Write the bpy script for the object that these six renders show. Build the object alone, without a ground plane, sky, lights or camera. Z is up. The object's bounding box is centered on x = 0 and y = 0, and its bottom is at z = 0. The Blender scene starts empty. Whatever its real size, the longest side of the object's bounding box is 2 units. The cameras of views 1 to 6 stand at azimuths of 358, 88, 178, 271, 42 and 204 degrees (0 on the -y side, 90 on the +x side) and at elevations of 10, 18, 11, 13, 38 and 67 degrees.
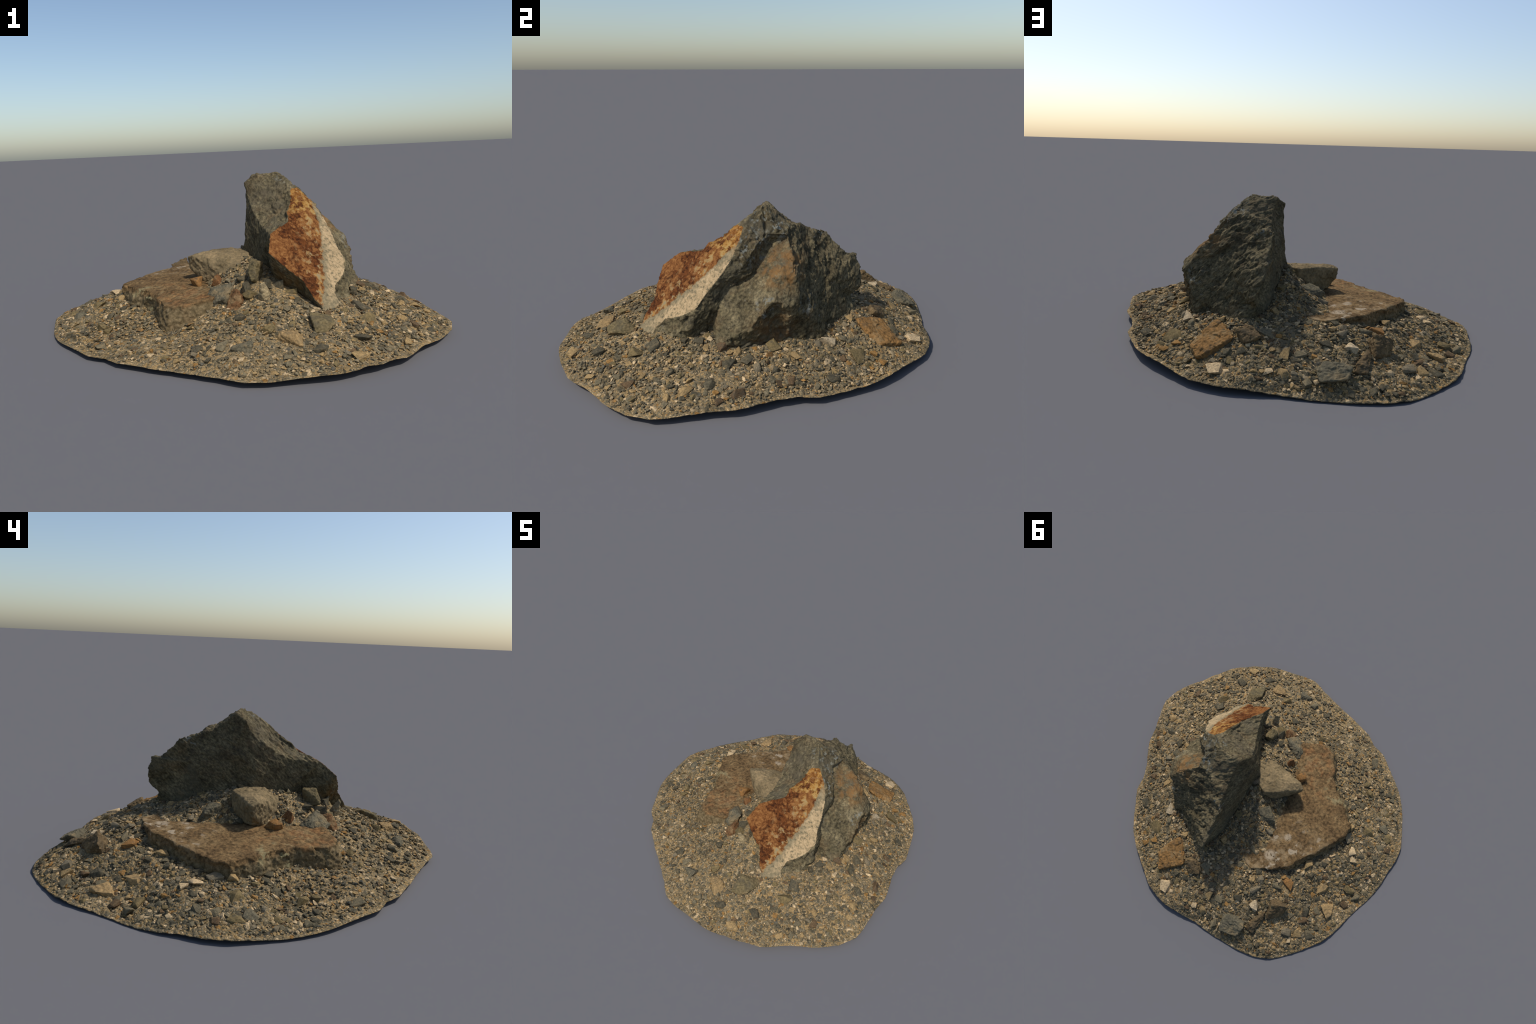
"""A split, rust-faced boulder standing in a low patch of gravel, with a flat
slab, an angular block and loose stones around it.  Everything is built from
landmarks (corners, ridges, spines) and procedural rules."""
import bpy, bmesh, math, random
import numpy as np
from mathutils import Vector, Matrix, Euler, Quaternion
from mathutils.bvhtree import BVHTree

random.seed(11)
rng = np.random.default_rng(11)
scene = bpy.context.scene


# ------------------------------------------------------------------ helpers
def link(ob, parent=None):
    scene.collection.objects.link(ob)
    if parent is not None:
        ob.parent = parent
    return ob


def hash3(i, j, k, seed):
    h = (i * 374761393 + j * 668265263 + k * 2147483647 + seed * 144665) & 0xFFFFFFFF
    h = ((h ^ (h >> 13)) * 1274126177) & 0xFFFFFFFF
    h = ((h ^ (h >> 16)) * 2246822519) & 0xFFFFFFFF
    return ((h ^ (h >> 15)) & 0xFFFFFF) / float(0xFFFFFF)


def vnoise(P, scale, seed=0):
    """smooth value noise in -1..1"""
    Q = np.asarray(P, float) * scale
    I = np.floor(Q).astype(np.int64)
    F = Q - I
    F = F * F * F * (F * (F * 6 - 15) + 10)
    out = 0.0
    for dx in (0, 1):
        for dy in (0, 1):
            for dz in (0, 1):
                w = (np.where(dx, F[:, 0], 1 - F[:, 0]) * np.where(dy, F[:, 1], 1 - F[:, 1])
                     * np.where(dz, F[:, 2], 1 - F[:, 2]))
                out = out + w * hash3(I[:, 0] + dx, I[:, 1] + dy, I[:, 2] + dz, seed)
    return out * 2 - 1


def fbm(P, scale, octaves=4, seed=0, gain=0.5):
    a, s, t, n = 1.0, scale, 0.0, 0.0
    for o in range(octaves):
        t = t + a * vnoise(P, s, seed + 17 * o)
        n += a
        a *= gain
        s *= 2.03
    return t / n


def cells(P2, size, seed=0):
    """2D cellular noise: distance to nearest point (in cell sizes), second
    distance and a random number of the nearest cell"""
    Q = P2 / size
    I = np.floor(Q).astype(np.int64)
    d1 = np.full(len(Q), 9.0)
    d2 = np.full(len(Q), 9.0)
    rnd = np.zeros(len(Q))
    for dx in (-1, 0, 1):
        for dy in (-1, 0, 1):
            ci, cj = I[:, 0] + dx, I[:, 1] + dy
            px = ci + hash3(ci, cj, ci * 0 + 3, seed)
            py = cj + hash3(ci, cj, ci * 0 + 5, seed)
            d = np.hypot(Q[:, 0] - px, Q[:, 1] - py)
            near = d < d1
            d2 = np.where(near, d1, np.minimum(d2, d))
            rnd = np.where(near, hash3(ci, cj, ci * 0 + 9, seed), rnd)
            d1 = np.where(near, d, d1)
    return d1, d2, rnd


def facets(P, size, seed=0):
    """broken-rock relief: every 3D cell is a small tilted plane, about -1..1"""
    Q = np.asarray(P, float) / size
    I = np.floor(Q).astype(np.int64)
    best = np.full(len(Q), 9.0)
    h = np.zeros(len(Q))
    for dx in (-1, 0, 1):
        for dy in (-1, 0, 1):
            for dz in (-1, 0, 1):
                c = (I[:, 0] + dx, I[:, 1] + dy, I[:, 2] + dz)
                R = [hash3(*c, seed + k) for k in range(7)]
                D = np.stack([Q[:, k] - c[k] - R[k] for k in range(3)], 1)
                d = (D ** 2).sum(1)
                near = d < best
                tilt = sum(D[:, k] * (R[3 + k] * 2 - 1) for k in range(3))
                h = np.where(near, tilt * 1.3 + (R[6] - 0.5) * 0.9, h)
                best = np.where(near, d, best)
    return h


def smoothstep(a, b, x):
    t = np.clip((x - a) / (b - a), 0, 1)
    return t * t * (3 - 2 * t)


def get_co(me):
    a = np.empty(len(me.vertices) * 3)
    me.vertices.foreach_get("co", a)
    return a.reshape(-1, 3)


def get_no(me):
    a = np.empty(len(me.vertices) * 3, np.float32)
    me.vertex_normals.foreach_get("vector", a)
    return a.reshape(-1, 3).astype(float)


def set_co(me, co):
    me.vertices.foreach_set("co", np.asarray(co, np.float32).ravel())
    me.update()


def edges_of(me):
    e = np.empty(len(me.edges) * 2, np.int32)
    me.edges.foreach_get("vertices", e)
    return e.reshape(-1, 2)


def relax(val, e, n, times, k=0.5):
    deg = np.bincount(e.ravel(), minlength=n).astype(float)
    deg[deg == 0] = 1
    for _ in range(times):
        s = np.zeros_like(val)
        np.add.at(s, e[:, 0], val[e[:, 1]])
        np.add.at(s, e[:, 1], val[e[:, 0]])
        val = val * (1 - k) + k * s / (deg[:, None] if val.ndim == 2 else deg)
    return val


def voxelised(name, bm, size):
    """closed polyhedron -> even fine mesh"""
    bmesh.ops.recalc_face_normals(bm, faces=bm.faces[:])
    me = bpy.data.meshes.new(name)
    bm.to_mesh(me)
    ob = bpy.data.objects.new(name, me)
    scene.collection.objects.link(ob)
    m = ob.modifiers.new("even", "REMESH")
    m.mode = "VOXEL"
    m.voxel_size = size
    dg = bpy.context.evaluated_depsgraph_get()
    fine = bpy.data.meshes.new_from_object(ob.evaluated_get(dg))
    bpy.data.objects.remove(ob)
    bpy.data.meshes.remove(me)
    fine.name = name
    return fine


# -------------------------------------------------------------- node helpers
class Mat:
    def __init__(self, name, rough=0.9, spec=0.2):
        self.m = bpy.data.materials.new(name)
        self.m.use_nodes = True
        self.t = self.m.node_tree
        self.b = self.t.nodes["Principled BSDF"]
        self.b.inputs["Roughness"].default_value = rough
        self.b.inputs["Specular IOR Level"].default_value = spec * 0.15
        self.obj = self.n("ShaderNodeTexCoord").outputs["Object"]

    def n(self, kind, **kw):
        nd = self.t.nodes.new(kind)
        for k, v in kw.items():
            setattr(nd, k, v)
        return nd

    def put(self, sock, val):
        if isinstance(val, bpy.types.NodeSocket):
            self.t.links.new(val, sock)
        elif val is not None:
            if isinstance(val, (tuple, list)) and len(val) == 3 and sock.type == "RGBA":
                val = (*val, 1)
            sock.default_value = val

    def mapping(self, scale=(1, 1, 1), rot=(0, 0, 0), loc=(0, 0, 0), src=None):
        m = self.n("ShaderNodeMapping")
        self.put(m.inputs["Vector"], src or self.obj)
        m.inputs["Scale"].default_value = scale
        m.inputs["Rotation"].default_value = rot
        m.inputs["Location"].default_value = loc
        return m.outputs[0]

    def noise(self, scale, detail=4, rough=0.55, vec=None, dist=0.0):
        nd = self.n("ShaderNodeTexNoise")
        self.put(nd.inputs["Vector"], vec or self.obj)
        nd.inputs["Scale"].default_value = scale
        nd.inputs["Detail"].default_value = detail
        nd.inputs["Roughness"].default_value = rough
        nd.inputs["Distortion"].default_value = dist
        return nd.outputs["Fac"]

    def voronoi(self, scale, vec=None, feature="F1", rnd=1.0):
        nd = self.n("ShaderNodeTexVoronoi", feature=feature)
        self.put(nd.inputs["Vector"], vec or self.obj)
        nd.inputs["Scale"].default_value = scale
        nd.inputs["Randomness"].default_value = rnd
        return nd

    def math(self, op, a, b=0.0, c=None, clamp=False):
        nd = self.n("ShaderNodeMath", operation=op, use_clamp=clamp)
        self.put(nd.inputs[0], a)
        self.put(nd.inputs[1], b)
        if c is not None:
            self.put(nd.inputs[2], c)
        return nd.outputs[0]

    def dot(self, vec):
        nd = self.n("ShaderNodeVectorMath", operation="DOT_PRODUCT")
        self.put(nd.inputs[0], self.obj)
        nd.inputs[1].default_value = vec
        return nd.outputs["Value"]

    def near(self, point, radius, soft):
        """1 inside a ball around a point, ragged by noise outside of this"""
        nd = self.n("ShaderNodeVectorMath", operation="DISTANCE")
        self.put(nd.inputs[0], self.obj)
        nd.inputs[1].default_value = point
        return self.step(nd.outputs["Value"], radius + soft, radius - soft)

    def step(self, val, a, b):
        nd = self.n("ShaderNodeMapRange", interpolation_type="SMOOTHSTEP")
        self.put(nd.inputs["Value"], val)
        flip = a > b
        nd.inputs["From Min"].default_value = min(a, b)
        nd.inputs["From Max"].default_value = max(a, b)
        nd.inputs["To Min"].default_value = 1.0 if flip else 0.0
        nd.inputs["To Max"].default_value = 0.0 if flip else 1.0
        return nd.outputs["Result"]

    def ramp(self, fac, stops, mode="LINEAR"):
        nd = self.n("ShaderNodeValToRGB")
        nd.color_ramp.interpolation = mode
        el = nd.color_ramp.elements
        while len(el) < len(stops):
            el.new(0.5)
        for e, (p, c) in zip(el, stops):
            e.position = p
            e.color = (*c, 1)
        self.put(nd.inputs[0], fac)
        return nd.outputs["Color"]

    def mix(self, fac, a, b, mode="MIX"):
        nd = self.n("ShaderNodeMix", data_type="RGBA", blend_type=mode)
        self.put(nd.inputs[0], fac)
        self.put(nd.inputs[6], a)
        self.put(nd.inputs[7], b)
        return nd.outputs[2]

    def bump(self, height, strength, dist):
        nd = self.n("ShaderNodeBump")
        nd.inputs["Strength"].default_value = strength
        nd.inputs["Distance"].default_value = dist
        self.put(nd.inputs["Height"], height)
        self.put(self.b.inputs["Normal"], nd.outputs[0])

    def base(self, col):
        self.put(self.b.inputs["Base Color"], col)
        return self.m


# ---------------------------------------------------------------- the colours
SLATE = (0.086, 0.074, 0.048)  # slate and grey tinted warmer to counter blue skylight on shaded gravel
GREY = (0.156, 0.129, 0.078)
OLIVE = (0.160, 0.119, 0.056)
BROWN = (0.115, 0.074, 0.040)
TAN = (0.330, 0.222, 0.100)
SAND = (0.315, 0.222, 0.110)
PALE = (0.500, 0.365, 0.205)
OCHRE = (0.280, 0.150, 0.048)
RUST = (0.270, 0.085, 0.020)

# direction across the layers of the rock: the rusty split face is one layer
LAYER = Vector((0.471, -0.587, 0.658)).normalized()
LAYER_Q = LAYER.to_track_quat("Z", "Y").inverted()
LAYER_ROT = LAYER_Q.to_euler()


def dark_rock():
    m = Mat("dark_layered_rock", 0.85, 0.25)
    lay = m.mapping(rot=LAYER_ROT)
    streak = m.mapping(scale=(1, 1, 2.2), src=lay)
    n1 = m.noise(9, 6, 0.62, streak)
    n2 = m.noise(55, 5, 0.65, streak)
    n3 = m.noise(4.2, 3, 0.5)
    c = m.ramp(n1, [(0.28, (0.044, 0.036, 0.021)), (0.46, (0.102, 0.084, 0.048)), (0.60, (0.148, 0.121, 0.070)), (0.76, (0.220, 0.178, 0.104))])
    g = m.ramp(n2, [(0.32, (0.35, 0.35, 0.35)), (0.5, (0.95, 0.95, 0.95)), (0.68, (1.8, 1.75, 1.6))])
    c = m.mix(1.0, c, g, "MULTIPLY")
    # grey-green slaty patches
    c = m.mix(m.math("MULTIPLY", m.step(n3, 0.50, 0.66), 0.55), c, (0.112, 0.098, 0.066))
    n5 = m.noise(14, 6, 0.7, m.mapping(loc=(6, 3, 9)))
    c = m.mix(m.math("MULTIPLY", m.step(n5, 0.52, 0.64), 0.6), c, m.ramp(n2, [(0.35, (0.090, 0.062, 0.032)), (0.65, (0.215, 0.158, 0.085))]))
    c = m.mix(m.math("MULTIPLY", m.step(n5, 0.44, 0.33), 0.6), c, m.ramp(n2, [(0.35, (0.026, 0.023, 0.017)), (0.65, (0.085, 0.076, 0.056))]))
    # rusty bloom on the upper east slab, on the west wall and under it
    rag = m.noise(22, 5, 0.7)
    for p, r, k, col in (((0.47, 0.13, 0.52), 0.125, 0.9, (0.215, 0.115, 0.042)), ((0.55, 0.08, 0.22), 0.12, 0.6, (0.13, 0.066, 0.024)),
                         ((0.22, -0.43, 0.26), 0.10, 0.6, (0.13, 0.070, 0.022)), ((0.09, 0.10, 0.50), 0.30, 0.30, (0.075, 0.052, 0.034))):
        c = m.mix(m.math("MULTIPLY", m.near(p, r, r * 0.45), m.math("MULTIPLY", m.step(rag, 0.38, 0.62), k)), c, col)
    # pale bluish lichen specks
    sp = m.noise(38, 3, 0.6, m.mapping(loc=(3, 1, 7)))
    zone = 0.0
    for p, r in (((0.40, 0.0, 0.57), 0.09), ((0.31, 0.13, 0.645), 0.06), ((0.28, 0.03, 0.69), 0.06), ((0.15, 0.32, 0.57), 0.05), ((0.511, 0.244, 0.335), 0.05), ((0.60, 0.05, 0.34), 0.06)):
        zone = m.math("ADD", zone, m.near(p, r, r * 0.6), clamp=True)
    c = m.mix(m.math("MULTIPLY", zone, m.step(sp, 0.52, 0.66)), c, (0.20, 0.20, 0.165))
    c = m.mix(m.math("MULTIPLY", m.step(sp, 0.66, 0.74), 0.5), c, (0.22, 0.20, 0.15))
    m.bump(m.math("ADD", n2, m.math("MULTIPLY", n1, 0.6)), 0.55, 0.012)
    return m.base(c)


def rust_rock():
    m = Mat("rusty_split_face", 0.8, 0.25)
    n1 = m.noise(13, 8, 0.72)
    n2 = m.noise(62, 5, 0.68)
    n3 = m.noise(6, 3, 0.5, m.mapping(loc=(5, 2, 1)))
    # frame lying in the face: s runs down the pale border, t across it
    a = Vector((0.395, -0.100, 0.556))
    b = Vector((0.352, -0.552, 0.180))
    s_ax = (b - a).normalized()
    t_ax = LAYER.cross(s_ax).normalized()
    t = m.math("SUBTRACT", m.dot(t_ax), a.dot(t_ax))
    s = m.math("SUBTRACT", m.dot(s_ax), a.dot(s_ax))
    bow = m.math("MULTIPLY", m.math("SINE", m.math("MULTIPLY", s, math.pi / 0.588)), -0.022)
    edge = m.math("ADD", m.math("ADD", t, bow), m.math("MULTIPLY", m.math("SUBTRACT", n1, 0.5), 0.11))
    # rust: fine orange ground, clotted dark crust, ochre and grey-green scales
    rust = m.ramp(n2, [(0.32, (0.086, 0.031, 0.011)), (0.48, (0.175, 0.070, 0.022)), (0.66, (0.280, 0.132, 0.043))])
    band = m.math("MULTIPLY", m.step(t, -0.30, -0.08), 0.10)
    crust_m = m.math("MULTIPLY", m.step(m.math("ADD", m.math("ADD", n1, band), m.math("MULTIPLY", m.math("SUBTRACT", n3, 0.5), 0.35)), 0.545, 0.60), 0.9)
    rust = m.mix(crust_m, rust, m.ramp(n2, [(0.38, (0.030, 0.011, 0.006)), (0.62, (0.125, 0.040, 0.012))]))
    toward = m.step(t, -0.17, -0.02)
    sc = m.noise(24, 5, 0.65, m.mapping(loc=(1, 8, 4)))
    scale_m = m.math("MULTIPLY", m.step(sc, 0.52, 0.60), m.math("MULTIPLY", toward, 0.9))
    rust = m.mix(scale_m, rust, m.ramp(n2, [(0.35, (0.36, 0.155, 0.032)), (0.52, (0.30, 0.21, 0.095)), (0.68, (0.22, 0.20, 0.125))]))
    pale = m.ramp(n2, [(0.33, (0.085, 0.075, 0.052)), (0.42, (0.25, 0.19, 0.105)), (0.52, (0.40, 0.285, 0.155)), (0.70, (0.50, 0.37, 0.215))])
    grey = m.ramp(n2, [(0.3, (0.110, 0.093, 0.057)), (0.6, (0.25, 0.200, 0.115))])
    pale = m.mix(m.math("MULTIPLY", m.step(edge, 0.055, 0.004), m.step(m.math("ADD", n3, m.math("MULTIPLY", n1, 0.6)), 0.68, 0.84)), pale, grey)
    pale = m.mix(m.math("MULTIPLY", m.step(edge, 0.016, 0.004), 0.8), pale, grey)
    low = m.math("MULTIPLY", m.step(s, 0.44, 0.58), m.step(n1, 0.40, 0.56))
    pale = m.mix(low, pale, grey)
    high = m.math("MULTIPLY", m.step(s, 0.20, -0.02), m.step(sc, 0.47, 0.56))
    rust = m.mix(m.math("MULTIPLY", high, 0.75), rust, m.ramp(n2, [(0.35, (0.24, 0.105, 0.022)), (0.5, (0.38, 0.20, 0.048)), (0.66, (0.42, 0.30, 0.11))]))
    c = m.mix(m.step(edge, -0.006, 0.006), rust, pale)
    # the top corner stays rusty and grey
    top = m.math("MULTIPLY", m.step(s, 0.03, -0.05), m.step(n1, 0.44, 0.52))
    c = m.mix(m.math("MULTIPLY", top, 0.6), c, m.ramp(n2, [(0.36, (0.13, 0.045, 0.012)), (0.52, (0.30, 0.13, 0.030)), (0.66, (0.30, 0.22, 0.11))]))
    m.bump(m.math("ADD", n2, n1), 0.35, 0.006)
    return m.base(c)


def slab_rock():
    m = Mat("brown_slab_rock", 0.88, 0.2)
    n1 = m.noise(7, 6, 0.62)
    n2 = m.noise(60, 4, 0.65)
    n3 = m.noise(3.2, 2, 0.5, m.mapping(loc=(2, 2, 2)))
    c = m.ramp(n1, [(0.3, (0.076, 0.049, 0.025)), (0.48, (0.140, 0.088, 0.041)), (0.62, (0.185, 0.122, 0.058)), (0.75, (0.195, 0.150, 0.086))])
    c = m.mix(1.0, c, m.ramp(n2, [(0.32, (0.40, 0.40, 0.40)), (0.5, (1, 1, 1)), (0.68, (1.65, 1.6, 1.5))]), "MULTIPLY")
    rag = m.noise(15, 5, 0.65, m.mapping(loc=(4, 4, 0)))
    y = m.dot((0, 1, 0))
    c = m.mix(m.math("MULTIPLY", m.step(y, 0.05, -0.2), m.math("MULTIPLY", m.step(rag, 0.48, 0.62), 0.6)), c, m.ramp(n2, [(0.35, (0.13, 0.060, 0.026)), (0.65, (0.31, 0.155, 0.060))]))
    # dusty, lichened north end
    c = m.mix(m.math("MULTIPLY", m.step(y, 0.08, 0.40), m.math("MULTIPLY", m.step(rag, 0.47, 0.62), 0.65)), c, (0.31, 0.225, 0.125))
    white = m.math("MULTIPLY", m.step(m.noise(19, 4, 0.6, m.mapping(loc=(7, 3, 3))), 0.58, 0.66), m.step(y, 0.05, 0.35))
    for p, r in (((-0.269, 0.262, 0.206), 0.022), ((-0.205, 0.408, 0.196), 0.032)):
        white = m.math("MAXIMUM", white, m.math("MULTIPLY", m.near(p, r, r * 0.4), m.step(n2, 0.38, 0.46)))
    c = m.mix(m.math("MULTIPLY", white, 0.62), c, (0.45, 0.37, 0.26))
    # side walls: greenish grey broken rock with a little yellow lichen
    z = m.dot((-0.059, 0, 1))
    side = m.step(m.math("ADD", z, m.math("MULTIPLY", m.math("SUBTRACT", n1, 0.5), 0.05)), 0.197, 0.172)
    wall = m.ramp(n2, [(0.3, (0.070, 0.054, 0.028)), (0.5, (0.140, 0.106, 0.056)), (0.7, (0.225, 0.175, 0.10))])
    c = m.mix(m.math("MULTIPLY", side, 0.8), c, wall)
    c = m.mix(m.math("MULTIPLY", m.near((-0.47, -0.17, 0.15), 0.1, 0.05), m.math("MULTIPLY", m.step(rag, 0.5, 0.62), 0.7)), c, (0.34, 0.32, 0.17))
    m.bump(m.math("ADD", n2, n1), 0.5, 0.009)
    return m.base(c)


def block_rock():
    m = Mat("drab_block_rock", 0.88, 0.2)
    n1 = m.noise(11, 5, 0.6)
    n2 = m.noise(70, 4, 0.65)
    c = m.ramp(n1, [(0.3, (0.125, 0.095, 0.052)), (0.5, (0.190, 0.143, 0.078)), (0.68, (0.260, 0.190, 0.102))])
    c = m.mix(1.0, c, m.ramp(n2, [(0.3, (0.6, 0.6, 0.6)), (0.5, (1, 1, 1)), (0.7, (1.35, 1.3, 1.25))]), "MULTIPLY")
    m.bump(n2, 0.5, 0.006)
    return m.base(c)


PALETTE = [(0.00, SLATE), (0.20, (0.114, 0.096, 0.060)), (0.34, GREY), (0.50, OLIVE), (0.62, (0.185, 0.150, 0.095)),
           (0.72, BROWN), (0.78, TAN), (0.88, OCHRE), (0.92, PALE)]
FINE = [(0.00, SLATE), (0.09, GREY), (0.24, (0.215, 0.172, 0.104)), (0.42, (0.165, 0.132, 0.078)), (0.52, TAN), (0.68, SAND), (0.82, PALE), (0.91, OCHRE), (0.94, (0.105, 0.096, 0.072))]


def stone_material(name, colour=None, palette=PALETTE, islands=False, dust=0.38):
    m = Mat(name, 0.85, 0.25)
    oi = m.n("ShaderNodeObjectInfo")
    if colour is None:
        fac = m.n("ShaderNodeNewGeometry").outputs["Random Per Island"] if islands else oi.outputs["Random"]
        colour = m.ramp(fac, palette, "CONSTANT")
    off = m.n("ShaderNodeVectorMath", operation="ADD")
    m.put(off.inputs[0], m.obj)
    sc = m.n("ShaderNodeVectorMath", operation="SCALE")
    m.put(sc.inputs[0], oi.outputs["Location"])
    sc.inputs["Scale"].default_value = 0.0 if islands else 37.0
    m.put(off.inputs[1], sc.outputs[0])
    v = off.outputs[0]
    # single stones live in their own unit frame, the fine stuff in metres
    n1 = m.noise(16 if islands else 1.1, 5, 0.65, v)
    n2 = m.noise(85 if islands else 3.6, 5, 0.68, v)
    c = m.mix(1.0, colour, m.ramp(n2, [(0.28, (0.45, 0.45, 0.45)), (0.5, (0.98, 0.98, 0.98)), (0.72, (1.55, 1.5, 1.42))]), "MULTIPLY")
    c = m.mix(m.math("MULTIPLY", m.step(n1, 0.50, 0.66), dust), c, (0.27, 0.19, 0.095))
    c = m.mix(m.math("MULTIPLY", m.step(n1, 0.48, 0.34), 0.5), c, (0.085, 0.074, 0.052))
    m.bump(n2, 0.5, 0.005)
    return m.base(c)


def gravel_material():
    m = Mat("sandy_gravel", 0.92, 0.15)
    wob = m.n("ShaderNodeTexNoise")
    m.put(wob.inputs["Vector"], m.obj)
    wob.inputs["Scale"].default_value = 30
    wv = m.n("ShaderNodeVectorMath", operation="MULTIPLY_ADD")
    m.put(wv.inputs[0], wob.outputs["Color"])
    wv.inputs[1].default_value = (0.014, 0.014, 0.014)
    m.put(wv.inputs[2], m.obj)
    v = wv.outputs[0]
    n1 = m.noise(5, 4, 0.6)
    n2 = m.noise(170, 3, 0.6)

    def layer(scale, palette, loc):
        vv = m.mapping(loc=loc, src=v)
        f = m.voronoi(scale, vv)
        sep = m.n("ShaderNodeSeparateColor")
        m.put(sep.inputs[0], f.outputs["Color"])
        return m.ramp(sep.outputs[0], palette, "CONSTANT"), f.outputs["Distance"], sep.outputs[1]

    c1, d1, r1 = layer(48, FINE, (0, 0, 0))
    c2, d2, r2 = layer(95, FINE, (3, 1, 2))
    c3, d3, r3 = layer(185, FINE, (1, 5, 2))
    c = m.mix(0.22, c3, SAND)
    k2 = m.math("MULTIPLY", m.step(r2, 0.25, 0.35), m.step(d2, 0.62, 0.50))
    c = m.mix(m.math("MULTIPLY", k2, 0.9), c, c2)
    # thresholds wander so that some patches are sandy and some stony
    k1 = m.math("MULTIPLY", m.step(m.math("ADD", r1, m.math("MULTIPLY", m.math("SUBTRACT", n1, 0.5), 0.9)), 0.40, 0.50), m.step(d1, 0.62, 0.48))
    c = m.mix(m.math("MULTIPLY", k1, 0.9), c, c1)
    c = m.mix(1.0, c, m.ramp(n2, [(0.3, (0.62, 0.62, 0.62)), (0.5, (1, 1, 1)), (0.7, (1.35, 1.32, 1.28))]), "MULTIPLY")
    n4 = m.noise(9, 5, 0.65, m.mapping(loc=(2, 9, 4)))
    c = m.mix(1.0, c, m.ramp(n4, [(0.32, (0.56, 0.57, 0.58)), (0.5, (0.86, 0.86, 0.86)), (0.68, (1.08, 1.05, 1.0))]), "MULTIPLY")
    h = m.math("ADD", m.math("MULTIPLY", m.math("MULTIPLY", k1, m.math("SUBTRACT", 0.7, d1)), 1.2),
               m.math("ADD", m.math("MULTIPLY", m.math("SUBTRACT", 0.6, d2), 0.7), m.math("MULTIPLY", n2, 0.25)))
    m.bump(h, 0.6, 0.008)
    return m.base(c)


M_DARK, M_RUST, M_SLAB, M_BLOCK, M_GRAVEL = dark_rock(), rust_rock(), slab_rock(), block_rock(), gravel_material()
M_STONE = stone_material("mixed_stone")
M_PEBBLE = stone_material("mixed_pebbles", palette=FINE, islands=True, dust=0.6)
M_CHIP = stone_material("mixed_chips", islands=True, dust=0.45)
M_COL = {k: stone_material(k + "_stone", c) for k, c in dict(
    slate=SLATE, grey=(0.132, 0.114, 0.074), olive=OLIVE, brown=BROWN, tan=(0.33, 0.22, 0.10), buff=(0.29, 0.235, 0.145), pale=(0.44, 0.34, 0.21), orange=(0.235, 0.120, 0.042), rusty=(0.165, 0.080, 0.034)).items()}

M_BIG = {k: stone_material("worn_" + k + "_stone", c, islands=True, dust=0.55) for k, c in dict(
    slate=SLATE, grey=(0.132, 0.114, 0.074), olive=(0.150, 0.117, 0.060), brown=(0.122, 0.084, 0.044), tan=(0.30, 0.20, 0.092), buff=(0.34, 0.265, 0.150),
    pale=(0.42, 0.32, 0.20), orange=(0.225, 0.122, 0.044), rusty=(0.150, 0.078, 0.036)).items()}

# ------------------------------------------------------------------ the thing
root = bpy.data.objects.new("boulder_on_gravel", None)
root.empty_display_size = 0.2
link(root)
root["label"] = "split rust-faced boulder standing in a patch of gravel and stones"
root["category"] = "rock"

# --------------------------------------------------------------- gravel bed
RIM_R = np.array([  # radius of the patch every 6 degrees, from +x counter-clockwise
    .901, .870, .862, .890, .887, .897, .914, .919, .926, .936, .961, .969, .963, .952, .946, .965, .988, 1.020, 1.049, 1.061,
    1.049, 1.032, 1.028, 1.002, .973, .962, .965, .964, .958, .972, .971, .951, .944, .932, .920, .899, .889, .888, .862, .879,
    .868, .871, .880, .899, .933, .992, 1.003, 1.016, 1.037, 1.050, 1.055, 1.067, 1.051, 1.049, 1.067, 1.076, 1.067, 1.008, .959, .937])
RIM_Z = np.array([  # its height every 12 degrees
    .040, .040, .034, .040, .043, .030, .028, .012, .005, .008, .003, .012, .006, .003, .014, .018, .010, .017, .022, .022,
    .026, .024, .026, .027, .037, .036, .034, .028, .030, .037])


def periodic(tab, th):
    n = len(tab)
    x = (np.asarray(th) / (2 * math.pi) * n) % n
    i = np.floor(x).astype(int)
    f = x - i
    p0, p1, p2, p3 = (tab[(i + k) % n] for k in (-1, 0, 1, 2))
    return p1 + 0.5 * f * (p2 - p0 + f * (2 * p0 - 5 * p1 + 4 * p2 - p3 + f * (3 * (p1 - p2) + p3 - p0)))


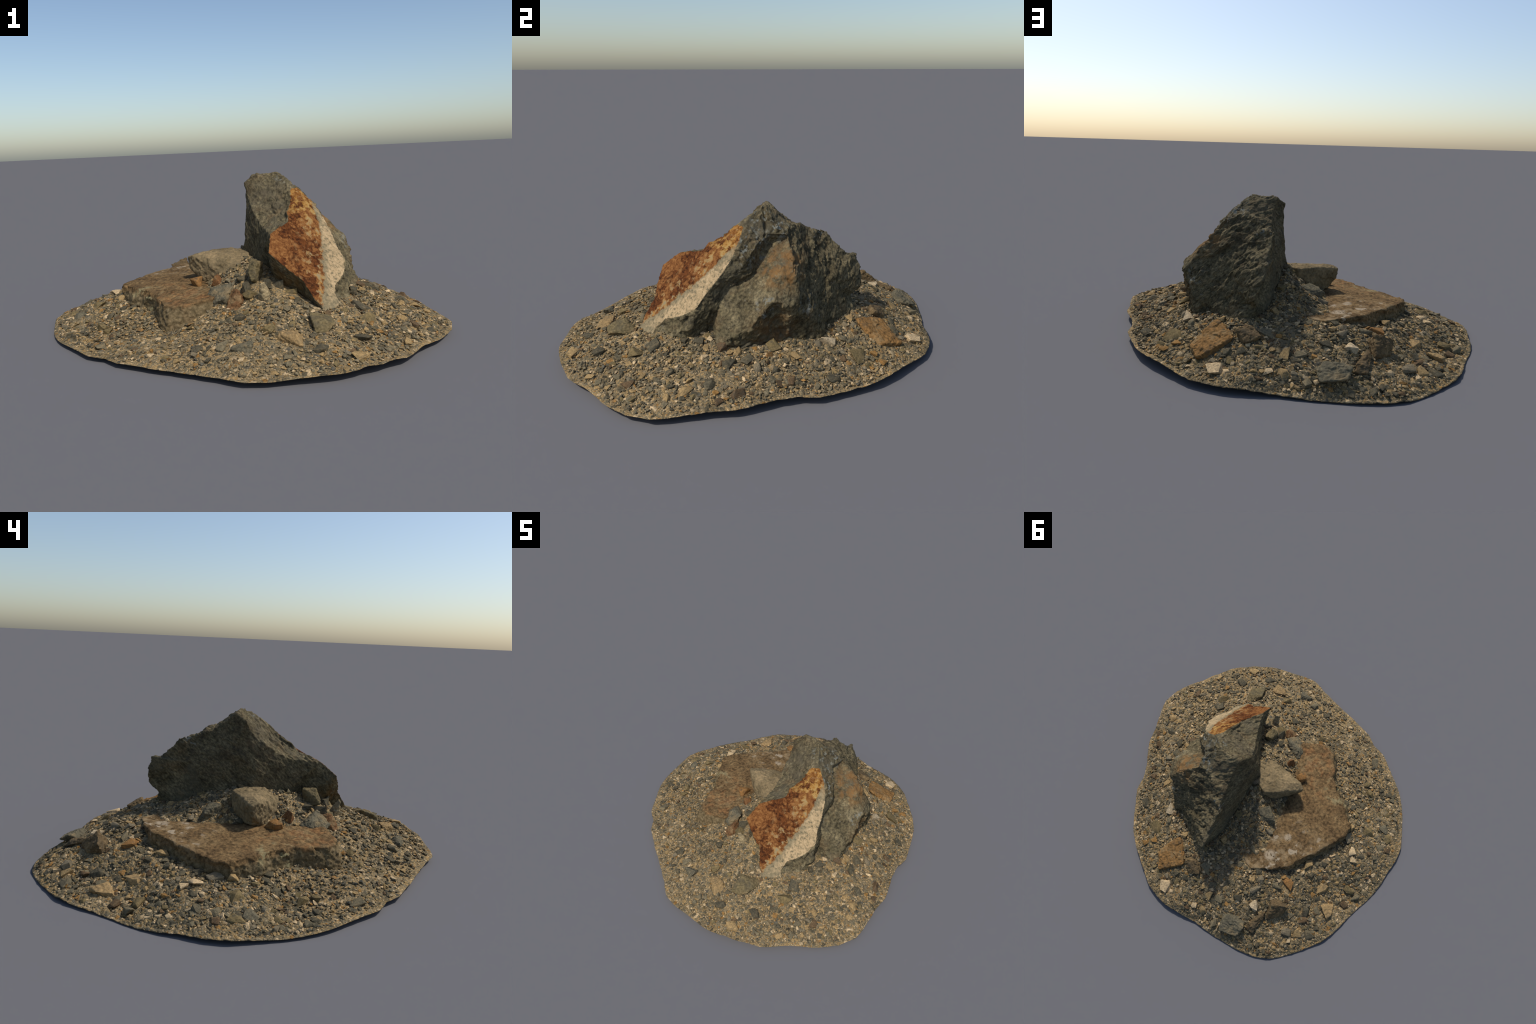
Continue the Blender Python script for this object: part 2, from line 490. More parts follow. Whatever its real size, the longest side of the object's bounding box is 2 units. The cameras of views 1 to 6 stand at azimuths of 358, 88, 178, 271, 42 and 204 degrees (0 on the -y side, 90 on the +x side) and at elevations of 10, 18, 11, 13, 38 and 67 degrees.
GROUND_POINTS = np.array([  # heights of the gravel at places round the rocks
    (.35, -.58, .155), (.47, -.49, .160), (.53, -.31, .165), (.62, -.18, .152), (.56, -.03, .150), (.56, .08, .150), (.56, .22, .150),
    (.51, .345, .148), (.43, .395, .170), (.35, .46, .180), (.26, .55, .182), (.13, .42, .200), (.08, .22, .290), (.03, .0, .345), (.08, -.13, .322),
    (.12, -.23, .312), (.15, -.31, .282), (.17, -.40, .258), (.28, -.42, .205), (.11, -.49, .195), (-.02, -.45, .165), (.20, -.77, .105), (.34, -.68, .122),
    (.556, -.557, .106), (.40, .62, .116), (.226, .65, .142), (-.356, .71, .106), (-.227, .74, .122), (-.38, .51, .136), (-.135, .874, .066),
    (-.66, .576, .028), (-.528, .62, .054), (.853, -.08, .062), (.69, -.12, .115), (-.818, -.07, .048), (-.73, 0, .080),
    (-.571, .461, .058), (.58, .49, .086), (0, -.80, .090), (-.635, 0, .100), (-.345, -.48, .066), (-.43, -.26, .095), (-.56, -.16, .088),
    (-.63, .13, .105), (-.37, .47, .135), (-.10, .575, .176), (-.05, .35, .225), (-.09, .18, .240), (-.12, .06, .230), (-.16, -.18, .200),
    (-.10, -.36, .185), (-.3, 0, .15), (-.3, .25, .15), (-.3, -.25, .13), (-.08, .02, .26), (.2, .1, .25), (.3, -.1, .22),
    (.858, -.273, .072), (.70, .10, .103), (.765, .032, .090), (.777, -.259, .086), (.728, -.400, .096), (.671, -.411, .103), (.60, -.28, .142),
    (.01, .80, .095), (.285, .782, .070), (.165, .81, .088), (.235, .847, .070), (-.066, .661, .157), (-.475, .607, .082),
    (-.516, .86, .026), (-.42, -.502, .070), (-.146, -.712, .078), (.229, -.633, .158), (-.001, -.91, .052), (-.386, -.658, .054), (-.331, -.649, .057),
    (-.102, -.495, .140), (-.508, -.609, .034), (-.60, .26, .108), (-.52, .417, .100), (-.89, .04, .045), (-.70, -.34, .026), (-.60, -.44, .034), (-.75, .47, .006), (.74, .46, .036), (.41, .703, .072),
    (.314, -.725, .118), (.72, -.74, .047), (.39, -.84, .078), (.46, -.93, .050), (-.02, .445, .188), (-.71, .22, .090), (-.23, .60, .164), (-.29, .685, .132), (.33, .75, .079), (.55, -.916, .041), (-.72, -.236, .032)])


def thin_plate(ctrl, smooth=1e-4):
    X, z = ctrl[:, :2], ctrl[:, 2]
    n = len(X)

    def phi(A, B):
        r2 = ((A[:, None] - B[None]) ** 2).sum(2)
        return 0.5 * r2 * np.log(r2 + 1e-12)

    K = phi(X, X) + smooth * np.eye(n)
    Pm = np.c_[np.ones(n), X]
    w = np.linalg.solve(np.block([[K, Pm], [Pm.T, np.zeros((3, 3))]]), np.r_[z, 0, 0, 0])

    def f(Q):
        return phi(Q, X) @ w[:n] + np.c_[np.ones(len(Q)), Q] @ w[n:]
    return f


th60 = np.arange(60) * math.pi / 30
rim_ctrl = np.c_[RIM_R * np.cos(th60), RIM_R * np.sin(th60), periodic(RIM_Z, th60)]
ground_fn = thin_plate(np.vstack([GROUND_POINTS, rim_ctrl]))


def ground(x, y):
    return float(ground_fn(np.array([[x, y]]))[0])


def rim_radius(th):
    """straight runs between the measured radii: the patch has cornered edges"""
    x = (np.asarray(th) / (2 * math.pi) * 60) % 60
    i = np.floor(x).astype(int)
    return RIM_R[i % 60] * (1 - (x - i)) + RIM_R[(i + 1) % 60] * (x - i)


def coarse_zone(P2):
    """0 = fine and sandy, 1 = stony: stony to the north, north-west and south-east"""
    a = np.arctan2(P2[:, 1], P2[:, 0])
    return np.clip(0.45 + 0.5 * np.cos(a - math.radians(105)) + 0.25 * np.cos(2 * (a - math.radians(-45))), 0.05, 1)


def build_gravel_bed():
    NA, NR = 760, 170
    th = np.arange(NA) * 2 * math.pi / NA
    R = rim_radius(th) + 0.004 * fbm(np.c_[np.cos(th) * 6, np.sin(th) * 6, th * 0], 2.0, 3, 5)
    t = (np.arange(1, NR + 1) / NR)
    rr = t[:, None] * R[None]
    XY = np.stack([rr * np.cos(th), rr * np.sin(th)], -1).reshape(-1, 2)
    XY = np.vstack([[[0, 0]], XY])
    z = ground_fn(XY)
    P3 = np.c_[XY, z]
    inner = np.r_[1.0, np.repeat(smoothstep(1.0, 0.97, t), NA)]
    z = z + 0.006 * fbm(P3, 5, 3, 3) * inner
    coarse = coarse_zone(XY)
    warp = np.c_[vnoise(P3, 28, 21), vnoise(P3, 28, 22)] * 0.006
    for size, amp, seed in ((0.046, 0.010, 1), (0.026, 0.0065, 2), (0.015, 0.0035, 3)):
        d1, d2, rnd = cells(XY + warp, size, seed)
        dome = np.clip(1 - (d1 / 0.62) ** 2, 0, 1) * smoothstep(0.0, 0.18, d2 - d1)
        has = smoothstep(0.35, 0.75, rnd * (0.5 + 0.6 * coarse))
        z = z + amp * (dome * has - 0.2) * (0.35 + 0.65 * inner)
    nv = len(XY)
    z = np.maximum(z, 0.0025)
    top = np.c_[XY, z]
    # under-surface: a thin crust, thickest in the middle
    rings = [NR - 1] + [int(NR * f) for f in (.985, .97, .95, .92, .88, .82, .74, .6, .45, .3, .15)]
    under = []
    for k, i in enumerate(rings):
        s = slice(1 + i * NA, 1 + (i + 1) * NA)
        q = top[s].copy()
        q[:, 2] -= min(0.0015 + 0.0035 * k, 0.02)
        q[:, 2] = np.maximum(q[:, 2], 0.0005)
        under.append(q)
    ub = nv
    verts = np.vstack([top, *under, [[0, 0, top[0, 2] - 0.03]]])
    faces = []
    J = np.arange(NA)
    K = (J + 1) % NA
    for j in range(NA):
        faces.append((0, 1 + j, 1 + (j + 1) % NA))
    for i in range(NR - 1):
        a = 1 + i * NA
        b = a + NA
        faces += list(map(tuple, np.c_[a + J, b + J, b + K, a + K].tolist()))
    a = 1 + (NR - 1) * NA
    faces += list(map(tuple, np.c_[a + J, ub + J, ub + K, a + K].tolist()))
    for k in range(len(rings) - 1):
        a = ub + k * NA
        b = a + NA
        faces += list(map(tuple, np.c_[a + J, b + J, b + K, a + K].tolist()))
    a = ub + (len(rings) - 1) * NA
    c = len(verts) - 1
    faces += list(map(tuple, np.c_[a + J, a * 0 + c + J * 0, a + K].tolist()))
    me = bpy.data.meshes.new("gravel_bed")
    me.from_pydata(verts.tolist(), [], faces)
    me.validate()
    me.polygons.foreach_set("use_smooth", [True] * len(me.polygons))
    me.materials.append(M_GRAVEL)
    return link(bpy.data.objects.new("gravel_bed", me), root)


bed = build_gravel_bed()

# ------------------------------------------------------------------ boulder
# corner points of the boulder, named by where they sit
V = dict(
    # rim of the flat rusty face, clockwise from its west tip
    f0=(.132, -.473, .406), f1=(.143, -.422, .445), f2=(.152, -.380, .474), f3=(.200, -.320, .494), f4=(.248, -.258, .514),
    f5=(.247, -.222, .549), f6=(.272, -.153, .592), f7=(.280, -.079, .652), f8=(.322, -.048, .652), f9=(.365, -.066, .602),
    f10=(.420, -.098, .538), f11=(.461, -.158, .452), f12=(.484, -.220, .381), f13=(.515, -.258, .325), f14=(.498, -.325, .278),
    f15=(.468, -.382, .249), f16=(.434, -.428, .232), f17=(.436, -.472, .190), f18=(.458, -.500, .150), f19=(.430, -.560, .112),
    f20=(.375, -.600, .118), f21=(.350, -.558, .175), f22=(.320, -.545, .208), f23=(.278, -.503, .278), f24=(.215, -.495, .330),
    m1=(.3545, -.1640, .5500), m2=(.3280, -.3460, .3936),  # the face swells a little
    # summit
    pk=(.221, .054, .734), og=(.142, .067, .727), tl=(.094, .083, .718), t2=(.057, .026, .680), t3=(.064, .004, .630),
    t4=(.084, -.085, .556), t5=(.124, -.215, .487), sv=(.212, -.045, .645), si=(.222, -.166, .537), ps=(.262, -.004, .704),
    # ledge below the summit and the outer edge of the split plate
    tc=(.312, .094, .669), cb=(.342, .059, .612), lr=(.338, .163, .617), ne=(.254, .184, .650), nt=(.200, .115, .697),
    s1=(.388, .015, .581), s2=(.431, -.032, .521), s3=(.443, -.062, .489),
    # groove between plate and east slab
    g0=(.305, .094, .577), g1=(.340, .054, .529), g2=(.400, .004, .452), g3=(.418, -.014, .430), g4=(.436, -.138, .363),
    g5=(.470, -.170, .300), g6=(.463, -.206, .200),
    # east slab
    a0=(.321, .158, .594), a1=(.485, .187, .483), a2=(.510, .113, .462), a3=(.524, .205, .400), a4=(.576, .083, .372), a5=(.601, .025, .312),
    a6=(.598, -.028, .235), a7=(.594, -.128, .195), a8=(.600, -.172, .158), a9=(.542, -.190, .180), ae=(.580, .165, .345),
    am=(.514, -.010, .372),
    # foot on the east and north
    e0=(.575, -.135, .09), e1=(.560, -.040, .11), e2=(.552, .060, .11), e3=(.532, .150, .11), e4=(.552, .230, .11),
    n3=(.502, .346, .11), n4=(.425, .394, .12), n2=(.354, .454, .13), n1=(.256, .545, .14), sp=(.520, .248, .332),
    o1=(.208, .238, .590), o2=(.290, .264, .510), fo=(.414, .252, .422), rb=(.330, .340, .398), gs=(.294, .408, .384), rc=(.310, .414, .310), lw=(.440, .330, .250),
    # north end
    r0=(.120, .150, .664), r1=(.125, .205, .616), r2=(.131, .312, .579), r3=(.112, .370, .578), r4=(.154, .486, .461), r5=(.146, .536, .456),
    r6=(.168, .565, .369), r7=(.203, .571, .300), r8=(.200, .512, .242), rw=(.110, .311, .440),
    # west wall and foot
    w1=(.062, .079, .545), w2=(.042, -.038, .415), w3=(.022, .000, .30), w4=(.082, .200, .24), w5=(.140, .395, .14),
    w6=(.085, -.15, .26), w7=(.165, -.25, .23), w8=(.190, -.360, .18), w9=(.282, -.370, .13), wa=(.335, -.455, .10),
    # plate's east foot
    p1=(.524, -.304, .226), p2=(.517, -.300, .12), p3=(.481, -.470, .11), p4=(.511, -.285, .293), p5=(.470, -.215, .10))

FACES = dict(
    rust=[f"m1 {a} {b}" for a, b in zip("f3 f4 f5 f6 f7 f8 f9 f10 f11".split(), "f4 f5 f6 f7 f8 f9 f10 f11 f12".split())]
    + [f"m2 {a} {b}" for a, b in zip("f12 f13 f14 f15 f16 f17 f18 f19 f20 f21 f22 f23 f24 f0 f1 f2".split(), "f13 f14 f15 f16 f17 f18 f19 f20 f21 f22 f23 f24 f0 f1 f2 f3".split())]
    + ["m1 m2 f12", "m1 f3 m2"],
    south=["t2 t3 sv", "t3 t4 si", "t3 si sv", "t4 t5 si", "t5 f2 f3", "t5 f3 f4", "t5 f4 si", "si f4 f5", "si f5 f6", "si f6 f7", "si f7 sv",
           "sv f7 ps", "sv ps pk", "sv pk og", "sv og t2", "og tl t2"],
    top=["pk ps cb", "ps f7 f8", "ps f8 cb", "pk cb tc", "cb lr tc", "lr nt tc", "nt pk tc", "nt lr ne", "og pk nt", "tl og nt", "tl nt r0"],
    plate=["f8 f9 s1", "cb f8 s1", "f9 f10 s1", "s1 f10 s2", "s2 f10 s3", "s3 f10 f11", "cb s1 g1", "cb g1 g0", "s1 s2 g1", "s2 g2 g1", "s2 s3 g2", "s3 g3 g2",
           "s3 f11 g3", "f11 f12 g4", "f11 g4 g3", "f12 f13 p4", "f12 p4 g5", "f12 g5 g4", "f13 f14 p4", "p4 f14 p1", "f14 f15 p1", "f15 f16 p1", "f16 f17 p1",
           "f17 f18 p3", "f17 p3 p1", "p1 p3 p2", "p4 p1 g5", "p1 p2 g5", "g5 p2 g6", "p2 p5 g6", "f18 f19 p3"],
    slab=["cb g0 lr", "g0 a0 lr", "g0 g1 a0", "a0 g1 a2", "a0 a2 a1", "a0 a1 lr", "g1 g2 a2", "g2 g3 am", "g2 am a2", "a2 am a4", "a1 a2 a3", "a2 a4 ae", "a2 ae a3",
          "am g3 g4", "am g4 g5", "am a5 a4", "am a6 a5", "am a7 a6", "am g5 a7", "g5 g6 a9", "g5 a9 a7", "a9 a8 a7"],
    under=["a8 e0 a7", "a7 e0 e1", "a7 e1 a6", "a6 e1 e2", "a6 e2 a5", "a5 e2 a4", "a4 e2 e3", "a4 e3 ae", "ae e3 sp", "e3 e4 sp", "ae sp a3",
           "g6 p5 a9", "a9 p5 e0", "a9 e0 a8"],
    north=["ne lr o2", "lr a1 o2", "a1 fo o2", "a1 a3 fo", "a3 sp fo", "sp lw fo", "fo lw rb", "fo rb o2", "rb gs o2", "rb lw rc", "rb rc gs", "sp e4 n3", "sp n3 lw", "lw n3 n4",
           "lw n4 rc", "rc n4 n2", "rc n2 n1", "rc n1 r8", "rc r8 r7", "gs rc r7", "gs r7 r6", "gs r6 r5", "gs r5 r4", "gs r4 r3", "gs r3 o1", "gs o1 o2", "o1 r3 r2",
           "ne o2 o1", "ne o1 r2", "ne r2 r1", "ne r1 r0", "ne r0 nt"],
    west=["tl r0 w1", "tl w1 t2", "t2 w1 t3", "r0 r1 w1", "r1 r2 rw", "r1 rw w1", "r2 r3 rw", "r3 r4 rw", "r4 r5 rw", "r5 r6 rw", "r6 r7 rw", "r7 r8 rw", "r8 n1 w5", "r8 w5 rw",
          "rw w5 w4", "w1 rw w4", "w1 w4 w2", "w2 w4 w3", "t3 w1 w2", "t3 w2 t4", "t4 w2 t5", "t5 w2 w6", "w2 w3 w6", "t5 w6 f2", "f2 w6 w7", "f2 w7 f1", "f1 w7 f0"],
    belly=["f0 w7 w8", "f0 w8 f24", "f24 w8 w9", "f24 w9 f23", "f23 w9 wa", "f23 wa f22", "f22 wa f21", "f21 wa f20"])
FOOT = "f19 p3 p2 p5 e0 e1 e2 e3 e4 n3 n4 n2 n1 w5 w4 w3 w6 w7 w8 w9 wa f20".split()


def build_boulder():
    bm = bmesh.new()
    bv = {k: bm.verts.new(p) for k, p in V.items()}
    region, names = [], list(FACES)
    for name, polys in FACES.items():
        for poly in polys:
            bm.faces.new([bv[k] for k in poly.split()])
            region.append(names.index(name))
    low = [bm.verts.new((V[k][0] * .96 + .012, V[k][1] * .96, 0.045)) for k in FOOT]
    for i in range(len(FOOT)):
        j = (i + 1) % len(FOOT)
        bm.faces.new([bv[FOOT[i]], bv[FOOT[j]], low[j], low[i]])
        region.append(names.index("west"))
    bm.faces.new(low)
    region.append(names.index("west"))
    open_edges = [e for e in bm.edges if len(e.link_faces) != 2]
    if open_edges:
        inv = {v: k for k, v in bv.items()}
        print("OPEN", [(inv.get(e.verts[0]), inv.get(e.verts[1]), len(e.link_faces)) for e in open_edges])
    bmesh.ops.recalc_face_normals(bm, faces=bm.faces[:])
    tree = BVHTree.FromBMesh(bm)
    me = voxelised("boulder", bm, 0.0046)
    bm.free()
    co = get_co(me)
    e = edges_of(me)
    n = len(co)
    reg = np.array([region[tree.find_nearest(Vector(p))[2]] for p in co])
    flat = co.copy()
    co = relax(co, e, n, 1)
    # how rough each side is
    amp_of = dict(rust=.0011, south=.0068, top=.0062, plate=.0075, slab=.0046, under=.0090, north=.0085, west=.0026, belly=.0045)
    amp = relax(np.array([amp_of[names[r]] for r in reg]), e, n, 3)
    set_co(me, co)
    no = get_no(me)
    q = np.array(LAYER_Q.to_matrix())
    L = (co @ q.T) * np.array([1, 1, 1.55])
    wob = np.stack([vnoise(L, 18, 50 + k) for k in range(3)], 1) * 0.012
    disp = amp * (0.9 * facets(L + wob, 0.110, 13) + 0.7 * facets(L + wob, 0.065, 3) + 0.62 * facets(L + wob, 0.038, 4) + 0.20 * facets(L + wob, 0.018, 6) + 0.8 * fbm(L, 12, 5, 2, 0.56))
    disp += 0.004 * fbm(co, 6, 2, 31) * (amp > .003)

    def crack(points, width, depth):
        d = np.full(n, 9.0)
        pts = [np.array(p) for p in points]
        for a, b in zip(pts[:-1], pts[1:]):
            ab = b - a
            t = np.clip(((co - a) @ ab) / (ab @ ab), 0, 1)
            d = np.minimum(d, np.linalg.norm(co - a - t[:, None] * ab, axis=1))
        d += 0.002 * vnoise(co, 40, 12)
        return -depth * smoothstep(width, 0.0, d)

    disp += crack([V["og"], V["pk"], (.283, .058, .672), V["cb"]], .009, .013)
    disp += crack([V["cb"], (.34, .11, .604), (.333, .150, .600)], .016, .018)
    disp += crack([(.470, .100, .468), (.500, .135, .452), (.520, .185, .440)], .012, .010)
    disp += crack([(.575, -.10, .238), (.597, -.03, .275), (.600, .03, .300)], .008, .006)
    disp += crack([(.53, -.07, .335), (.545, -.045, .345), (.56, -.04, .335)], .008, .006)
    disp += crack([(.255, -.11, .60), (.240, -.18, .555), (.235, -.23, .525)], .016, .008)
    set_co(me, relax(co + no * disp[:, None], e, n, 1, 0.12))
    # faces by side
    nf = len(me.polygons)
    rust_id = names.index("rust")
    loops = np.empty(len(me.loops), np.int32)
    me.loops.foreach_get("vertex_index", loops)
    start = np.empty(nf, np.int32)
    me.polygons.foreach_get("loop_start", start)
    total = np.empty(nf, np.int32)
    me.polygons.foreach_get("loop_total", total)
    isr = (reg == rust_id).astype(float)
    isr = relax(isr, e, n, 2) + 0.12 * vnoise(flat, 60, 3)
    frac = np.add.reduceat(isr[loops], start) / total
    rusty = frac > 0.5
    normals = get_no(me)
    polys = [tuple(loops[s:s + t]) for s, t in zip(start, total)]
    now = get_co(me)

    def piece(name, keep, mat, parent):
        ids = np.unique(np.concatenate([polys[i] for i in np.nonzero(keep)[0]]))
        new = np.full(n, -1)
        new[ids] = np.arange(len(ids))
        pm = bpy.data.meshes.new(name)
        pm.from_pydata(now[ids].tolist(), [], [tuple(int(new[v]) for v in polys[i]) for i in np.nonzero(keep)[0]])
        pm.polygons.foreach_set("use_smooth", [True] * len(pm.polygons))
        pm.materials.append(mat)
        pm.normals_split_custom_set_from_vertices([tuple(v) for v in normals[ids]])
        return link(bpy.data.objects.new(name, pm), parent)

    body = piece("boulder", ~rusty, M_DARK, root)
    piece("rusty_face", rusty, M_RUST, body)
    bpy.data.meshes.remove(me)
    return body


boulder = build_boulder()


# ----------------------------------------------------------- slab and block
def rough_rock(name, bm, voxel, mat, amp, scale, parent=root, squash=(1, 1, 1), smooth=2, seed=0, top_calm=None):
    me = voxelised(name, bm, voxel)
    bm.free()
    co, e = get_co(me), edges_of(me)
    co = relax(co, e, len(co), smooth)
    set_co(me, co)
    no = get_no(me)
    P = co * np.array(squash)
    d = amp * (0.8 * fbm(P, scale, 5, seed, 0.58) + 0.8 * facets(P + 0.01 * np.stack([vnoise(P, 20, 70 + k) for k in range(3)], 1), 0.8 / scale, seed) + 0.45 * facets(P, 0.3 / scale, seed + 1))
    if top_calm:
        d *= 1 - top_calm * smoothstep(0.5, 0.85, no[:, 2])
    set_co(me, co + no * d[:, None])
    me.polygons.foreach_set("use_smooth", [True] * len(me.polygons))
    me.materials.clear()
    me.materials.append(mat)
    return link(bpy.data.objects.new(name, me), parent)


def build_slab():
    top = [(-.110, -.375, .198), (-.135, -.405, .192), (-.229, -.442, .184), (-.300, -.440, .172), (-.348, -.395, .172), (-.372, -.330, .178), (-.398, -.235, .182), (-.455, -.145, .183),
           (-.520, -.068, .182), (-.568, -.012, .180), (-.606, .045, .178), (-.600, .110, .178), (-.518, .225, .189), (-.398, .360, .196), (-.328, .440, .200),
           (-.233, .490, .200), (-.126, .533, .194), (-.050, .480, .192), (-.030, .200, .200), (-.030, -.200, .200)]
    foot = [(-.100, -.395), (-.130, -.435), (-.245, -.475), (-.340, -.468), (-.378, -.415), (-.398, -.330), (-.425, -.245), (-.475, -.185),
            (-.545, -.125), (-.592, -.050), (-.628, .020), (-.615, .120), (-.535, .245), (-.430, .358), (-.350, .450),
            (-.240, .505), (-.120, .545), (-.040, .490), (-.02, .200), (-.02, -.200)]
    bm = bmesh.new()
    t = [bm.verts.new(p) for p in top]
    m = [bm.verts.new((.45 * p[0] + .55 * q[0], .45 * p[1] + .55 * q[1], .135)) for p, q in zip(top, foot)]
    b = [bm.verts.new((*q, .04)) for q in foot]
    c = bm.verts.new((-.25, .02, .207))
    n = len(t)
    for i in range(n):
        j = (i + 1) % n
        bm.faces.new((c, t[i], t[j]))
        bm.faces.new((t[i], m[i], m[j], t[j]))
        bm.faces.new((m[i], b[i], b[j], m[j]))
    bm.faces.new(b[::-1])
    return rough_rock("flat_slab", bm, 0.0055, M_SLAB, 0.0095, 11, squash=(1, 1, 1.6), seed=40, smooth=1, top_calm=0.66)


def hull(points):
    bm = bmesh.new()
    for p in points:
        bm.verts.new(p)
    r = bmesh.ops.convex_hull(bm, input=bm.verts[:])
    bmesh.ops.delete(bm, geom=[g for g in set(r["geom_interior"] + r["geom_unused"]) if isinstance(g, bmesh.types.BMVert)], context="VERTS")
    bmesh.ops.recalc_face_normals(bm, faces=bm.faces[:])
    return bm


slab = build_slab()
block = rough_rock("angular_block", hull([(-.258, -.030, .322), (-.235, -.066, .337), (-.190, -.040, .347), (-.120, .048, .344), (-.040, .078, .338), (.035, .030, .345), (.060, -.080, .340),
                                          (.050, -.180, .290), (-.252, -.042, .268), (-.205, -.030, .215), (-.175, -.085, .205), (-.088, .074, .255), (-.100, .050, .19),
                                          (.000, -.200, .215), (.040, .020, .22), (-.02, .08, .25)]), 0.0042, M_BLOCK, 0.0045, 18, smooth=1, seed=60)


# ----------------------------------------------------------------- stones
def stone_mesh(name, seed, points=16, rounding=0.035, cuts=2, amp=0.045, pts=None):
    """an angular chip about 2 units across: hull of points, chamfered, roughened"""
    r = np.random.default_rng(seed)
    p = r.normal(size=(points, 3))
    p /= np.linalg.norm(p, axis=1)[:, None]
    p *= r.uniform(0.66, 1.0, (points, 1))
    if pts is not None:
        p = pts
    p = (p - (p.max(0) + p.min(0)) / 2) / (np.ptp(p, axis=0) / 2)
    bm = hull(p.tolist())
    if rounding:
        bmesh.ops.bevel(bm, geom=bm.edges[:], offset=rounding, segments=1, profile=0.5, affect="EDGES", clamp_overlap=True)
    bmesh.ops.triangulate(bm, faces=bm.faces[:])
    if cuts:
        bmesh.ops.subdivide_edges(bm, edges=[e for e in bm.edges if e.calc_length() > 0.3], cuts=cuts, use_grid_fill=True)
        bmesh.ops.triangulate(bm, faces=bm.faces[:])
    me = bpy.data.meshes.new(name)
    bm.to_mesh(me)
    bm.free()
    if amp:
        co, no = get_co(me), get_no(me)
        set_co(me, co + no * (amp * fbm(co + seed, 2.2, 3, seed))[:, None])
    me.polygons.foreach_set("use_smooth", [True] * len(me.polygons))
    me.set_sharp_from_angle(angle=math.radians(32))
    return me


def blocky_mesh(name, seed):
    """a broken slab piece: jittered box"""
    r = np.random.default_rng(seed)
    p = np.array([(x, y, z) for x in (-1, 1) for y in (-1, 1) for z in (-1, 1)], float)
    p += r.uniform(-.55, .55, p.shape)
    p = p[r.permutation(8)[:7]]
    extra = r.uniform(-1, 1, (4, 3)) * (1.25, 1.25, .9)
    return stone_mesh(name, seed, pts=np.vstack([p, extra]), amp=0.06)


SHAPES = [stone_mesh("stone", 100 + i, 9 + i % 5) for i in range(14)] + [blocky_mesh("stone", 300 + i) for i in range(8)]
for s in SHAPES:
    s.materials.append(M_STONE)


def ground_tilt(x, y):
    h = 0.03
    gx = (ground(x + h, y) - ground(x - h, y)) / (2 * h)
    gy = (ground(x, y + h) - ground(x, y - h)) / (2 * h)
    return Vector((-gx, -gy, 1)).normalized()


def add_stone(shape, loc, size, yaw, tilt=(0, 0), mat=None, on_slope=True, parent=root):
    me = SHAPES[shape % len(SHAPES)]
    ob = bpy.data.objects.new("stone", me)
    loc = (loc[0], loc[1], max(loc[2], 0.002 + 0.5 * size[2] + 0.18 * max(size[0], size[1]) if loc[2] < 0.03 else loc[2]))
    up = ground_tilt(loc[0], loc[1]) if on_slope else Vector((0, 0, 1))
    q = up.to_track_quat("Z", "Y")
    rot = q.to_matrix() @ Euler((tilt[0], tilt[1], 0)).to_matrix() @ Matrix.Rotation(yaw, 3, "Z")
    ob.matrix_world = Matrix.Translation(loc) @ rot.to_4x4() @ Matrix.Diagonal((size[0] / 2, size[1] / 2, size[2] / 2, 1))
    link(ob, parent)
    if mat is not None:
        if not ob.material_slots:
            return ob
        ob.material_slots[0].link = "OBJECT"
        ob.material_slots[0].material = mat
    return ob


def worn_stone(shape, loc, size, yaw, tilt, mat, on_slope):
    """a larger stone with its own broken, weathered surface"""
    up = ground_tilt(loc[0], loc[1]) if on_slope else Vector((0, 0, 1))
    rot = up.to_track_quat("Z", "Y").to_matrix() @ Euler((tilt[0], tilt[1], 0)).to_matrix() @ Matrix.Rotation(yaw, 3, "Z")
    M = Matrix.Translation(loc) @ rot.to_4x4() @ Matrix.Diagonal((size[0] / 2, size[1] / 2, size[2] / 2, 1))
    bm = hull([M @ v.co for v in SHAPES[shape].vertices])
    bmesh.ops.triangulate(bm, faces=bm.faces[:])
    small = max(size) < .13
    return rough_rock("stone", bm, 0.0036, mat, 0.0034 if small else 0.0046, 26 if small else 20, squash=(1, 1, 1.5), smooth=1, seed=200 + shape)


